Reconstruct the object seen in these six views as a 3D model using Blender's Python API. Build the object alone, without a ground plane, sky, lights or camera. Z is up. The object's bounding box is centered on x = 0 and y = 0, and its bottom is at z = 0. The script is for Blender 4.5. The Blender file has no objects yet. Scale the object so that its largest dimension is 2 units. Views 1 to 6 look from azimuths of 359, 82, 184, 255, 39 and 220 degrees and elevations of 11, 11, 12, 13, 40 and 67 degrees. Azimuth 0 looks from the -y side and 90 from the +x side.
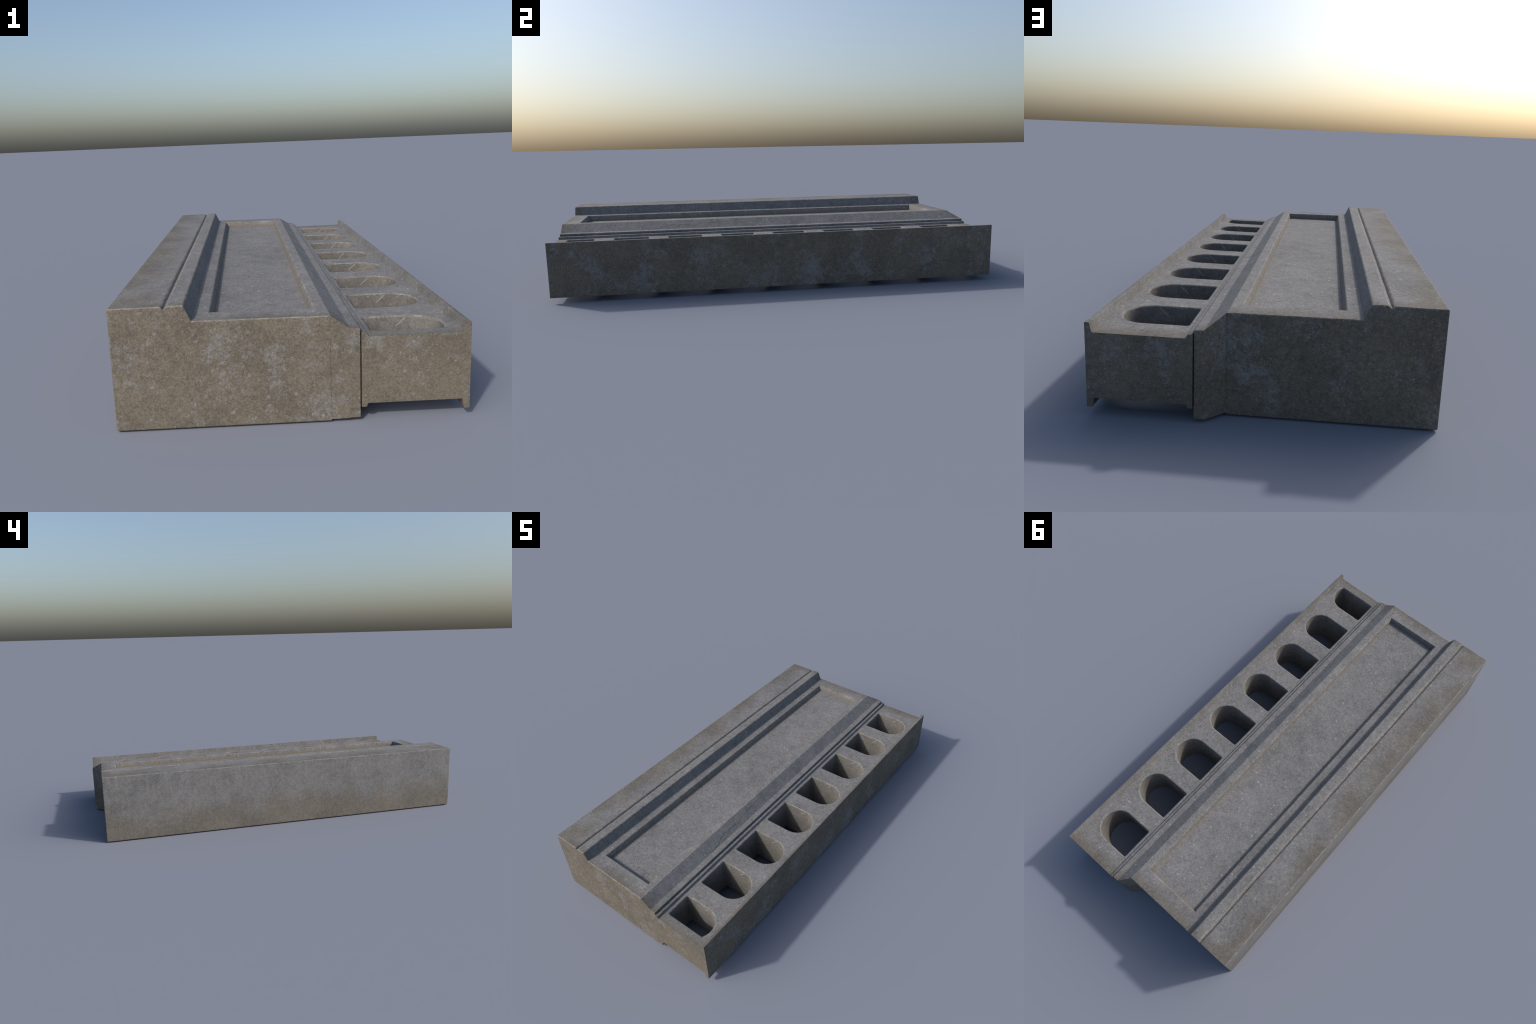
import bpy, bmesh, math, random
from mathutils import Vector

random.seed(11)

# ------------------------------------------------------------------ sizes (metres)
BLOCK_Y = (-0.9980, 0.9490)         # the solid block, end to end
STRIP_Y = (-0.9972, 0.9972)        # the chamfered moulding beside it
GRILLE_Y = (-1.0, 1.0)             # the pierced panel at the far side
BLOCK_BOTTOM = 0.0012

BLOCK_PROFILE = [                  # x, z around the block's section
    (-0.4672, BLOCK_BOTTOM), (0.1035, BLOCK_BOTTOM), (0.1035, 0.2922), (-0.2535, 0.2948),
    (-0.2727, 0.3378), (-0.3145, 0.3374), (-0.3235, 0.3284), (-0.3300, 0.3362),
    (-0.4672, 0.3362)]

RECESS_TOP = (-0.2113, 0.0682, -0.9205, 0.8700)
RECESS_FLOOR = (-0.2015, 0.0615, -0.9125, 0.8645)
RECESS_Z = 0.2655
SHELF_Z = 0.2925

GRILLE_PROFILE = [
    (0.1818, 0.0385), (0.1945, 0.0385), (0.1980, 0.0487), (0.4478, 0.0487),
    (0.4530, 0.0218), (0.4672, 0.0218), (0.4672, 0.2592), (0.4540, 0.2592),
    (0.4488, 0.2325), (0.1990, 0.2325), (0.1950, 0.2430), (0.1818, 0.2442)]
PANEL_TOP, PANEL_BOTTOM = 0.2325, 0.0487

HOLE_PITCH = 0.2478
HOLE_X = (0.2165, 0.4215)          # square end, crown of the arch
HOLE_WIDTH = 0.1548
HOLES = [(0.9003 - HOLE_PITCH * k - HOLE_WIDTH, 0.9003 - HOLE_PITCH * k) for k in range(8)]
HOLE_STOP = -0.9525                # the last opening is cut short by the end wall


# ------------------------------------------------------------------ node helpers
class Graph:
    """Small wrapper that makes node code read like formulas."""

    def __init__(self, name):
        self.mat = bpy.data.materials.new(name)
        self.mat.use_nodes = True
        self.nt = self.mat.node_tree
        self.nt.nodes.clear()
        tc = self.nt.nodes.new("ShaderNodeTexCoord")
        self.P = tc.outputs["Object"]
        sep = self.nt.nodes.new("ShaderNodeSeparateXYZ")
        self.nt.links.new(self.P, sep.inputs[0])
        self.x, self.y, self.z = sep.outputs

    def put(self, sock, v):
        if isinstance(v, bpy.types.NodeSocket):
            self.nt.links.new(v, sock)
        elif isinstance(v, (tuple, list)) and sock.type == 'RGBA':
            sock.default_value = tuple(v) + (1.0,) if len(v) == 3 else v
        else:
            sock.default_value = v

    def math(self, op, a, b=0.0, c=None, clamp=False):
        n = self.nt.nodes.new("ShaderNodeMath")
        n.operation = op
        n.use_clamp = clamp
        self.put(n.inputs[0], a)
        self.put(n.inputs[1], b)
        if c is not None:
            self.put(n.inputs[2], c)
        return n.outputs[0]

    def add(self, a, b): return self.math('ADD', a, b)
    def sub(self, a, b): return self.math('SUBTRACT', a, b)
    def mul(self, a, b): return self.math('MULTIPLY', a, b)
    def maxi(self, a, b): return self.math('MAXIMUM', a, b)
    def sat(self, a): return self.math('ADD', a, 0.0, clamp=True)

    def step(self, v, lo, hi, out=(0.0, 1.0)):
        """smooth step; lo may be larger than hi"""
        n = self.nt.nodes.new("ShaderNodeMapRange")
        n.interpolation_type = 'SMOOTHSTEP'
        if lo > hi:
            lo, hi, out = hi, lo, (out[1], out[0])
        self.put(n.inputs[0], v)
        n.inputs[1].default_value = lo
        n.inputs[2].default_value = hi
        n.inputs[3].default_value, n.inputs[4].default_value = out
        return n.outputs[0]

    def scaled(self, scale, offset=(0, 0, 0)):
        n = self.nt.nodes.new("ShaderNodeMapping")
        self.put(n.inputs[0], self.P)
        n.inputs[1].default_value = offset
        n.inputs[3].default_value = scale
        return n.outputs[0]

    def noise(self, scale, detail=4, rough=0.55, vec=None, distort=0.0):
        n = self.nt.nodes.new("ShaderNodeTexNoise")
        self.put(n.inputs["Vector"], vec if vec is not None else self.P)
        n.inputs["Scale"].default_value = scale
        n.inputs["Detail"].default_value = detail
        n.inputs["Roughness"].default_value = rough
        n.inputs["Distortion"].default_value = distort
        return n.outputs["Fac"]

    def spots(self, scale, share, size, vec=None):
        """round grains: a share of the Voronoi cells carries one each"""
        n = self.nt.nodes.new("ShaderNodeTexVoronoi")
        self.put(n.inputs["Vector"], vec if vec is not None else self.P)
        n.inputs["Scale"].default_value = scale
        s = self.nt.nodes.new("ShaderNodeSeparateColor")
        self.put(s.inputs[0], n.outputs["Color"])
        here = self.step(s.outputs[0], 1.0 - share, 1.0 - share * 0.6)
        disc = self.step(n.outputs["Distance"], size, size * 0.35)
        strength = self.add(0.35, self.mul(s.outputs[1], 0.65))
        return self.mul(self.mul(here, disc), strength)

    def mix(self, f, a, b):
        n = self.nt.nodes.new("ShaderNodeMix")
        n.data_type = 'RGBA'
        self.put(n.inputs[0], f)
        self.put(n.inputs[6], a)
        self.put(n.inputs[7], b)
        return n.outputs[2]

    def gain(self, col, f):
        """multiply a colour by a scalar"""
        n = self.nt.nodes.new("ShaderNodeVectorMath")
        n.operation = 'SCALE'
        self.put(n.inputs[0], col)
        self.put(n.inputs[3], f)
        return n.outputs[0]

    def finish(self, col, height, rough=0.85, bump=0.35, dist=0.0012, spec=0.3):
        b = self.nt.nodes.new("ShaderNodeBsdfPrincipled")
        self.put(b.inputs["Base Color"], col)
        self.put(b.inputs["Roughness"], rough)
        b.inputs["Specular IOR Level"].default_value = spec
        bp = self.nt.nodes.new("ShaderNodeBump")
        bp.inputs["Strength"].default_value = bump
        bp.inputs["Distance"].default_value = dist
        self.put(bp.inputs["Height"], height)
        self.put(b.inputs["Normal"], bp.outputs[0])
        o = self.nt.nodes.new("ShaderNodeOutputMaterial")
        self.put(o.inputs[0], b.outputs[0])
        return self.mat


GREY_DARK = (0.128, 0.129, 0.130)
GREY = (0.168, 0.167, 0.167)
GREY_LIGHT = (0.205, 0.203, 0.200)
BROWN = (0.144, 0.126, 0.098)
BROWN_DARK = (0.115, 0.101, 0.079)
EDGE_BROWN = (0.128, 0.115, 0.094)
OCHRE = (0.165, 0.127, 0.078)
PALE = (0.190, 0.190, 0.188)


def sand(g, coarse=0.22, mid=0.30, fine=0.30):
    """brightness factor of the sandy skin: three sizes of grain, strongly contrasted"""
    a = g.noise(58.0, 3, 0.70, g.scaled((1, 1, 1), (1.3, 2.9, 5.1)))
    b = g.noise(165.0, 2, 0.70)
    c = g.noise(390.0, 1, 0.60, g.scaled((1, 1, 1), (7.0, 3.0, 1.0)))
    sa, sb, sc = g.step(a, 0.30, 0.70), g.step(b, 0.30, 0.70), g.step(c, 0.28, 0.72)
    f = g.add(1.0 - (coarse + mid + fine) / 2,
              g.add(g.mul(sa, coarse), g.add(g.mul(sb, mid), g.mul(sc, fine))))
    h = g.add(g.mul(sa, 0.25), g.add(g.mul(sb, 0.45), g.mul(sc, 0.30)))
    return f, h


def concrete_base(g):
    """cast grey concrete: clouds, pores and pale grains. -> colour, height, factor"""
    cloud = g.noise(5.0, 6, 0.65)
    cloud2 = g.noise(19.0, 5, 0.68, g.scaled((1, 1, 1), (3.1, 7.7, 1.9)))
    f, hs = sand(g)
    t = g.add(g.mul(cloud, 0.5), g.mul(cloud2, 0.5))
    col = g.mix(g.step(t, 0.34, 0.52), GREY_DARK, GREY)
    col = g.mix(g.mul(g.step(t, 0.50, 0.66), 0.8), col, GREY_LIGHT)
    col = g.gain(col, f)
    crowd = g.step(g.noise(11.0, 4, 0.6, g.scaled((1, 1, 1), (8.1, 0.7, 4.9))), 0.38, 0.62)
    pores = g.sat(g.add(g.mul(g.spots(74.0, 0.40, 0.44), g.add(0.30, g.mul(crowd, 0.85))),
                        g.mul(g.spots(135.0, 0.35, 0.40), g.add(0.20, g.mul(crowd, 0.5)))))
    pale = g.sat(g.add(g.spots(52.0, 0.20, 0.30, g.scaled((1, 1, 1), (5.3, 1.7, 2.2))),
                       g.mul(g.spots(110.0, 0.30, 0.36, g.scaled((1, 1, 1), (9.3, 4.7, 6.2))), 0.75)))
    col = g.mix(g.mul(pores, 0.60), col, (0.060, 0.061, 0.062))
    col = g.mix(g.mul(pale, 0.58), col, (0.42, 0.42, 0.41))
    height = g.sub(hs, g.mul(pores, 0.6))
    return col, height, f, cloud, cloud2


def brown_of(g, f, cloud, dark=BROWN_DARK, light=BROWN):
    return g.gain(g.mix(g.step(cloud, 0.35, 0.62), dark, light), f)


def mat_cast_top(name, edge_end=None, side_edge=None):
    """upper faces: grey, with brown dirt that has crept in from the outer edges.
    edge_end: (y low, y high) where the ends are; side_edge: (x edge, x inner)."""
    g = Graph(name)
    col, h, f, cloud, cloud2 = concrete_base(g)
    patch = g.noise(7.0, 5, 0.6, g.scaled((1, 0.55, 1), (2.0, 5.0, 0.0)))
    wob = g.mul(g.sub(patch, 0.5), 0.10)
    dirt = None
    if edge_end:
        yy = g.add(g.y, wob)
        a = g.step(yy, edge_end[0] + 0.075, edge_end[0] - 0.01)
        b = g.step(g.sub(g.y, wob), edge_end[1] - 0.075, edge_end[1] + 0.01)
        dirt = g.mul(g.maxi(a, b), 0.85)
    if side_edge:
        span = side_edge[1] - side_edge[0]
        blot = g.noise(4.2, 4, 0.62, g.scaled((1, 0.8, 1), (6.0, 2.0, 1.0)))
        s = g.step(g.sub(g.x, g.mul(g.sub(blot, 0.48), span * 3.2)), side_edge[1], side_edge[0])
        s = g.mul(s, g.step(patch, 0.34, 0.60, (0.40, 0.92)))
        dirt = g.maxi(dirt, s) if dirt is not None else s
    if dirt is not None:
        col = g.mix(g.sat(dirt), col, brown_of(g, f, cloud, (0.105, 0.094, 0.076), EDGE_BROWN))
    return g, col, h


def make_materials():
    M = {}
    # --- upper faces of block
    g, col, h = mat_cast_top("cast_concrete_block_top", BLOCK_Y, (-0.475, -0.335))
    # ochre dust line in the bottom of the V-groove
    gro = g.mul(g.step(g.math('ABSOLUTE', g.add(g.x, 0.3185)), 0.0045, 0.0015),
                g.step(g.z, 0.3365, 0.3340))
    col = g.mix(g.mul(gro, 0.22), col, OCHRE)
    M['top'] = g.finish(col, h)
    # --- recess walls, ochre dust washed into the foot of the wall
    g, col, h = mat_cast_top("cast_concrete_recess_wall")
    wv = g.noise(22.0, 4, 0.6)
    foot = g.step(g.add(g.z, g.mul(g.sub(wv, 0.5), 0.020)), RECESS_Z + 0.018, RECESS_Z + 0.001)
    col = g.mix(g.mul(foot, 0.70), col, OCHRE)
    M['recess_wall'] = g.finish(col, h)
    g, col, h = mat_cast_top("cast_concrete_panel_floor")
    M['floor'] = g.finish(col, h)
    # --- chamfered moulding with one hairline crack
    g, col, h = mat_cast_top("cast_concrete_moulding", STRIP_Y)
    wander = g.mul(g.sub(g.noise(9.0, 5, 0.65, g.scaled((0, 1, 0), (0, 2.3, 0))), 0.5), 0.075)
    line = g.add(g.add(0.128, g.mul(g.add(g.y, 0.36), -0.075)), wander)
    gap = g.math('ABSOLUTE', g.sub(g.x, line))
    span = g.mul(g.step(g.y, -0.62, -0.56), g.step(g.y, -0.17, -0.24))
    ink = g.mul(g.mul(g.step(gap, 0.0030, 0.0006), span), g.step(grainless(g), 0.35, 0.55))
    col = g.mix(g.mul(ink, 0.65), col, (0.055, 0.055, 0.055))
    M['moulding'] = g.finish(col, g.sub(h, g.mul(ink, 0.8)))
    # --- grille panel and its rims
    g, col, h = mat_cast_top("cast_concrete_grille_top", GRILLE_Y)
    M['grille'] = g.finish(col, h)
    g, col, h = mat_cast_top("cast_concrete_rim", GRILLE_Y, (0.4700, 0.4470))
    M['rim'] = g.finish(col, h)
    # --- hole reveals: warm, sandy, with the same diagonal scratch in each
    g = Graph("sandy_concrete_reveal")
    f, hs = sand(g, 0.22, 0.28, 0.26)
    cloud = g.noise(9.0, 5, 0.6)
    col = g.gain(g.mix(g.step(cloud, 0.38, 0.62), (0.140, 0.133, 0.122), (0.175, 0.168, 0.156)), f)
    pores = g.sat(g.add(g.spots(58.0, 0.15, 0.30), g.mul(g.spots(120.0, 0.2, 0.34), 0.6)))
    pale = g.spots(80.0, 0.14, 0.30, g.scaled((1, 1, 1), (5.3, 1.7, 2.2)))
    col = g.mix(g.mul(pores, 0.55), col, (0.07, 0.068, 0.062))
    col = g.mix(g.mul(pale, 0.45), col, (0.40, 0.39, 0.37))
    bend = g.mul(g.sub(g.noise(38.0, 2, 0.5, g.scaled((0, 0, 1), (0, 0, 3.0))), 0.5), 0.008)
    on = g.sub(g.sub(g.x, 0.3275), g.mul(g.sub(g.z, 0.2137), 1.12))
    scratch = g.step(g.math('ABSOLUTE', g.add(on, bend)), 0.0034, 0.0016)
    scratch = g.mul(scratch, g.mul(g.step(g.z, 0.199, 0.204), g.step(g.z, 0.228, 0.224)))
    col = g.mix(g.mul(scratch, 0.5), col, (0.42, 0.41, 0.39))
    M['reveal'] = g.finish(col, g.sub(hs, g.mul(pores, 0.6)), 0.9)
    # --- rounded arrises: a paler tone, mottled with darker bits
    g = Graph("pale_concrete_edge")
    f, hs = sand(g, 0.24, 0.34, 0.30)
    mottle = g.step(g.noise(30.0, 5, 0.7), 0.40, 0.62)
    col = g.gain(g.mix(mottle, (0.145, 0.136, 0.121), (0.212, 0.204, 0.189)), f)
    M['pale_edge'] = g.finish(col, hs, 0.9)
    # --- weathered outer faces: brown skin with pale patches where it has flaked
    g = Graph("weathered_brown_concrete")
    f, hs = sand(g, 0.22, 0.34, 0.30)
    cloud = g.noise(6.0, 5, 0.6)
    col = brown_of(g, f, cloud)
    rag = g.noise(40.0, 6, 0.78)
    blot = g.add(g.mul(g.noise(8.5, 5, 0.60, g.scaled((1, 1, 0.8), (4.0, 1.0, 8.0))), 0.55), g.mul(rag, 0.45))
    flake = g.step(blot, 0.495, 0.615)
    dust = g.step(g.noise(75.0, 4, 0.75, g.scaled((1, 1, 1), (1.0, 9.0, 3.0))), 0.48, 0.70)
    col = g.mix(g.sat(g.add(g.mul(flake, 0.70), g.mul(dust, 0.28))), col, g.gain(PALE_SOCKET(g), f))
    pores = g.mul(g.spots(95.0, 0.16, 0.32), 0.6)
    pale = g.sat(g.add(g.mul(g.spots(42.0, 0.16, 0.30, g.scaled((1, 1, 1), (5.3, 1.7, 2.2))), 0.8),
                       g.mul(g.spots(120.0, 0.26, 0.38), 0.7)))
    col = g.mix(g.mul(pores, 0.6), col, (0.055, 0.05, 0.042))
    chip = g.mul(g.step(g.noise(95.0, 3, 0.7, g.scaled((1, 1, 1), (2.0, 4.0, 6.0))), 0.60, 0.68),
                 g.step(blot, 0.44, 0.56))
    col = g.mix(g.mul(chip, 0.55), col, (0.30, 0.295, 0.285))
    col = g.mix(g.mul(pale, 0.50), col, (0.38, 0.365, 0.34))
    M['weathered'] = g.finish(col, g.add(hs, g.mul(flake, 0.15)), 0.9, 0.5, 0.0016)
    # --- long back face: grey above, brown splash dirt below with a ragged border
    g = Graph("splashed_concrete_back")
    col, h, f, cloud, cloud2 = concrete_base(g)
    rag = g.noise(6.0, 6, 0.62, g.scaled((1, 0.8, 1), (0, 4.0, 0)))
    splash = g.step(g.add(g.z, g.mul(g.sub(rag, 0.5), 0.34)), 0.205, 0.055)
    run = g.noise(10.0, 4, 0.6, g.scaled((1, 2.4, 0.35), (0, 1.0, 0)))
    col = g.mix(g.mul(splash, 0.72), col, brown_of(g, f, cloud))
    col = g.mix(g.mul(g.mul(g.step(run, 0.54, 0.66), g.step(g.z, 0.10, 0.30)), 0.65), col, g.gain(PALE_SOCKET(g), f))
    M['back'] = g.finish(col, h)
    return M


def grainless(g):
    return g.noise(60.0, 2, 0.5)


def PALE_SOCKET(g):
    n = g.nt.nodes.new("ShaderNodeRGB")
    n.outputs[0].default_value = PALE + (1.0,)
    return n.outputs[0]


# ------------------------------------------------------------------ mesh helpers
def prism(profile, y0, y1):
    bm = bmesh.new()
    a = [bm.verts.new((x, y0, z)) for x, z in profile]
    b = [bm.verts.new((x, y1, z)) for x, z in profile]
    n = len(profile)
    bm.faces.new(a)
    bm.faces.new(b[::-1])
    for i in range(n):
        j = (i + 1) % n
        bm.faces.new((a[j], a[i], b[i], b[j]))
    bmesh.ops.recalc_face_normals(bm, faces=bm.faces)
    return bm


def to_object(bm, name):
    me = bpy.data.meshes.new(name)
    bm.to_mesh(me)
    bm.free()
    ob = bpy.data.objects.new(name, me)
    bpy.context.scene.collection.objects.link(ob)
    return ob


def evaluated_bmesh(ob):
    dg = bpy.context.evaluated_depsgraph_get()
    bm = bmesh.new()
    bm.from_object(ob, dg)
    return bm


def subtract(bm, cutter_bm):
    base, cut = to_object(bm, "work_base"), to_object(cutter_bm, "work_cutter")
    md = base.modifiers.new("cut", 'BOOLEAN')
    md.operation, md.solver, md.object = 'DIFFERENCE', 'EXACT', cut
    bpy.context.view_layer.update()
    out = evaluated_bmesh(base)
    for o in (base, cut):
        me = o.data
        bpy.data.objects.remove(o)
        bpy.data.meshes.remove(me)
    bmesh.ops.remove_doubles(out, verts=out.verts, dist=1e-5)
    bmesh.ops.dissolve_limit(out, angle_limit=0.002, verts=out.verts, edges=out.edges)
    return out


def round_edges(bm, width, segments, keep):
    edges = [e for e in bm.edges if len(e.link_faces) == 2 and e.calc_face_angle(0) > 0.3 and keep(e)]
    bmesh.ops.bevel(bm, geom=edges, offset=width, offset_type='OFFSET', segments=segments,
                    profile=0.5, affect='EDGES', clamp_overlap=True)


def corner_normals(bm, limit=math.radians(38)):
    """area-weighted normals inside smooth fans, so that flat faces stay flat"""
    cl = math.cos(limit)
    out = {}
    for f in bm.faces:
        for lp in f.loops:
            s = Vector()
            for o in lp.vert.link_faces:
                if o.normal.dot(f.normal) > cl:
                    s += o.normal * (o.calc_area() + 1e-9)
            out[(f.index, lp.vert.index)] = s.normalized()
    return out


def split_into_parts(bm, classify, parent, mats):
    """cut one seamless surface into named objects; borders and normals coincide"""
    bm.verts.index_update()
    bm.faces.index_update()
    bm.normal_update()
    nor = corner_normals(bm)
    groups = {}
    for f in bm.faces:
        part, key = classify(f)
        groups.setdefault(part, []).append((f, key))
    made = {}
    for part, items in groups.items():
        vmap, verts, faces, slots, normals, keys = {}, [], [], [], [], []
        for f, key in items:
            if key not in keys:
                keys.append(key)
            idx = []
            for v in f.verts:
                if v.index not in vmap:
                    vmap[v.index] = len(verts)
                    verts.append(v.co.copy())
                idx.append(vmap[v.index])
                normals.append(nor[(f.index, v.index)])
            faces.append(idx)
            slots.append(keys.index(key))
        me = bpy.data.meshes.new(part)
        me.from_pydata(verts, [], faces)
        for k in keys:
            me.materials.append(mats[k])
        for p, s in zip(me.polygons, slots):
            p.material_index = s
            p.use_smooth = True
        me.update()
        me.normals_split_custom_set([tuple(n) for n in normals])
        ob = bpy.data.objects.new(part, me)
        bpy.context.scene.collection.objects.link(ob)
        ob.parent = parent
        made[part] = ob
    bm.free()
    return made


def sliver(f, width=0.0040):
    """true for the narrow faces of a rounded edge"""
    return f.calc_area() / max(e.calc_length() for e in f.edges) < width


# ------------------------------------------------------------------ the object
def build_block(parent, mats):
    bm = prism(BLOCK_PROFILE, *BLOCK_Y)
    # recess cutter: a frustum that runs a little above the shelf
    k = (0.31 - RECESS_Z) / (SHELF_Z - RECESS_Z)
    top = [f + (t - f) * k for f, t in zip(RECESS_FLOOR, RECESS_TOP)]
    cb = bmesh.new()
    rings = []
    for (x0, x1, y0, y1), z in ((RECESS_FLOOR, RECESS_Z), (top, 0.31)):
        rings.append([cb.verts.new((x, y, z)) for x, y in ((x0, y0), (x1, y0), (x1, y1), (x0, y1))])
    lo, hi = rings
    cb.faces.new(lo[::-1])
    cb.faces.new(hi)
    for i in range(4):
        cb.faces.new((lo[i], lo[(i + 1) % 4], hi[(i + 1) % 4], hi[i]))
    bmesh.ops.recalc_face_normals(cb, faces=cb.faces)
    bm = subtract(bm, cb)

    def outer(e):
        c = (e.verts[0].co + e.verts[1].co) / 2
        d = e.verts[1].co - e.verts[0].co
        in_recess = all(-0.23 < v.co.x < 0.08 and -0.95 < v.co.y < 0.90 and v.co.z > 0.25 for v in e.verts)
        groove = abs(d.y) > 1 and -0.3245 < c.x < -0.322
        foot = in_recess and c.z < RECESS_Z + 0.004
        inner = abs(d.y) > 1 and abs(c.x + 0.2535) < 0.002
        return not (groove or foot or inner) and not (in_recess and abs(d.z) > 0.01)
    round_edges(bm, 0.0045, 3, outer)

    def classify(f):
        c, n = f.calc_center_median(), f.normal
        if -0.2125 < c.x < 0.0695 and -0.9225 < c.y < 0.8700 and 0.25 < c.z < 0.2885:
            return ("recessed_panel", 'floor' if n.z > 0.9 and c.z < RECESS_Z + 0.003 else 'recess_wall')
        if n.x < -0.75 and c.x < -0.46:
            key = 'back'
        elif abs(n.y) > 0.75 or n.z < -0.5 or (n.x > 0.5 and c.x > 0.1):
            key = 'weathered'
        else:
            key = 'top'
        if sliver(f) and n.z > 0.3 and abs(n.z) < 0.97:
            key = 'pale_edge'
        if -0.3237 < c.x < -0.2533 and c.z > 0.2948 and abs(n.y) < 0.75:
            return "raised_band", key
        return "solid_block", key
    return split_into_parts(bm, classify, parent, mats)


def build_moulding(parent, mats):
    x_in, x_ch, x_fl, x_out = 0.0975, 0.1025, 0.1520, 0.1795
    z0 = 0.0070
    tops = (0.2890, 0.2910, 0.2560, 0.2548)
    near = STRIP_Y[0]
    far = (0.9445, 0.9480, STRIP_Y[1], STRIP_Y[1])     # mitred back to the shorter block
    xs = (x_in, x_ch, x_fl, x_out)
    bm = bmesh.new()
    B0 = [bm.verts.new((x, near, z0)) for x in xs]
    T0 = [bm.verts.new((x, near, z)) for x, z in zip(xs, tops)]
    B1 = [bm.verts.new((x, y, z0)) for x, y in zip(xs, far)]
    T1 = [bm.verts.new((x, y, z)) for x, y, z in zip(xs, far, tops)]
    bm.faces.new(B0 + T0[::-1])
    for i in range(3):
        bm.faces.new((B1[i], T1[i], T1[i + 1], B1[i + 1]))
        bm.faces.new((T0[i], T0[i + 1], T1[i + 1], T1[i]))
    bm.faces.new(B0[::-1] + B1)
    bm.faces.new((B0[3], B1[3], T1[3], T0[3]))
    bm.faces.new((B0[0], T0[0], T1[0], B1[0]))
    bmesh.ops.recalc_face_normals(bm, faces=bm.faces)
    round_edges(bm, 0.0030, 3, lambda e: max(v.co.x for v in e.verts) > 0.14
                and min(v.co.x for v in e.verts) > 0.1030)

    # hidden tongue that closes the joint towards the grille
    tongue = prism([(0.1700, 0.0420), (0.1840, 0.0420), (0.1840, 0.2405), (0.1700, 0.2405)], -0.985, 0.985)
    me = bpy.data.meshes.new("work_tongue")
    tongue.to_mesh(me)
    tongue.free()
    bm.from_mesh(me)
    bpy.data.meshes.remove(me)

    def classify(f):
        n = f.normal
        return "chamfered_moulding", ('weathered' if abs(n.y) > 0.5 or n.z < -0.5 else 'moulding')
    return split_into_parts(bm, classify, parent, mats)


def arch_outline(y0, y1, fillet=0.0065, seg=32):
    """square end with small fillets towards the moulding, round head towards the rim"""
    r, mid = (y1 - y0) / 2, (y0 + y1) / 2
    x0, x1 = HOLE_X
    stop = max(y0, HOLE_STOP)
    first = -math.pi / 2 if stop == y0 else math.asin((stop - mid) / r)
    pts = []
    for i in range(7):
        a = math.pi + (math.pi / 2) * i / 6
        pts.append((x0 + fillet + fillet * math.cos(a), stop + fillet + fillet * math.sin(a)))
    for i in range(seg + 1):
        a = first + (math.pi / 2 - first) * i / seg
        pts.append((x1 - r + r * math.cos(a), mid + r * math.sin(a)))
    for i in range(7):
        a = math.pi / 2 + (math.pi / 2) * i / 6
        pts.append((x0 + fillet + fillet * math.cos(a), y1 - fillet + fillet * math.sin(a)))
    return pts


def build_grille(parent, mats):
    bm = prism(GRILLE_PROFILE, *GRILLE_Y)
    cb = bmesh.new()
    for y0, y1 in HOLES:
        pts = arch_outline(y0, y1)
        lo = [cb.verts.new((x, y, -0.02)) for x, y in pts]
        hi = [cb.verts.new((x, y, 0.30)) for x, y in pts]
        cb.faces.new(lo[::-1])
        cb.faces.new(hi)
        for i in range(len(pts)):
            j = (i + 1) % len(pts)
            cb.faces.new((lo[i], lo[j], hi[j], hi[i]))
    bmesh.ops.recalc_face_normals(cb, faces=cb.faces)
    bm = subtract(bm, cb)

    def mouth(e):
        return all(0.205 < v.co.x < 0.435 and abs(v.co.y) < 0.96 for v in e.verts) and \
            (all(abs(v.co.z - PANEL_TOP) < 1e-3 for v in e.verts) or
             all(abs(v.co.z - PANEL_BOTTOM) < 1e-3 for v in e.verts))
    round_edges(bm, 0.0062, 4, mouth)

    def crisp(e):
        c = (e.verts[0].co + e.verts[1].co) / 2
        long_rim = abs(e.verts[0].co.y - e.verts[1].co.y) > 1.5
        return long_rim and (c.x > 0.453 or c.x < 0.1960) and (c.z > 0.24 or c.z < 0.042)
    round_edges(bm, 0.0012, 2, crisp)

    def classify(f):
        c, n = f.calc_center_median(), f.normal
        if abs(n.y) > 0.75 and abs(c.y) > 0.99:
            return ("arched_grille", 'weathered')
        if c.x > 0.4535 or (c.x > 0.4485 and abs(n.z) < 0.6):
            return ("rim_flange", 'weathered' if n.x > 0.7 or n.z < -0.3 or c.z < 0.1 else 'rim')
        if 0.205 < c.x < 0.435 and abs(n.z) < 0.35 and abs(c.y) < 0.96:
            return ("arched_grille", 'reveal')
        if 0.205 < c.x < 0.435 and 0.2 < n.z < 0.97 and abs(c.y) < 0.96 and sliver(f):
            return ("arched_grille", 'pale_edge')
        return ("arched_grille", 'weathered' if n.z < -0.5 else 'grille')
    return split_into_parts(bm, classify, parent, mats)


root = bpy.data.objects.new("concrete_parapet", None)
bpy.context.scene.collection.objects.link(root)
root["label"] = "weathered grey concrete parapet block with eight arched openings"
root["category"] = "concrete block"

MATS = make_materials()
build_block(root, MATS)
build_moulding(root, MATS)
build_grille(root, MATS)
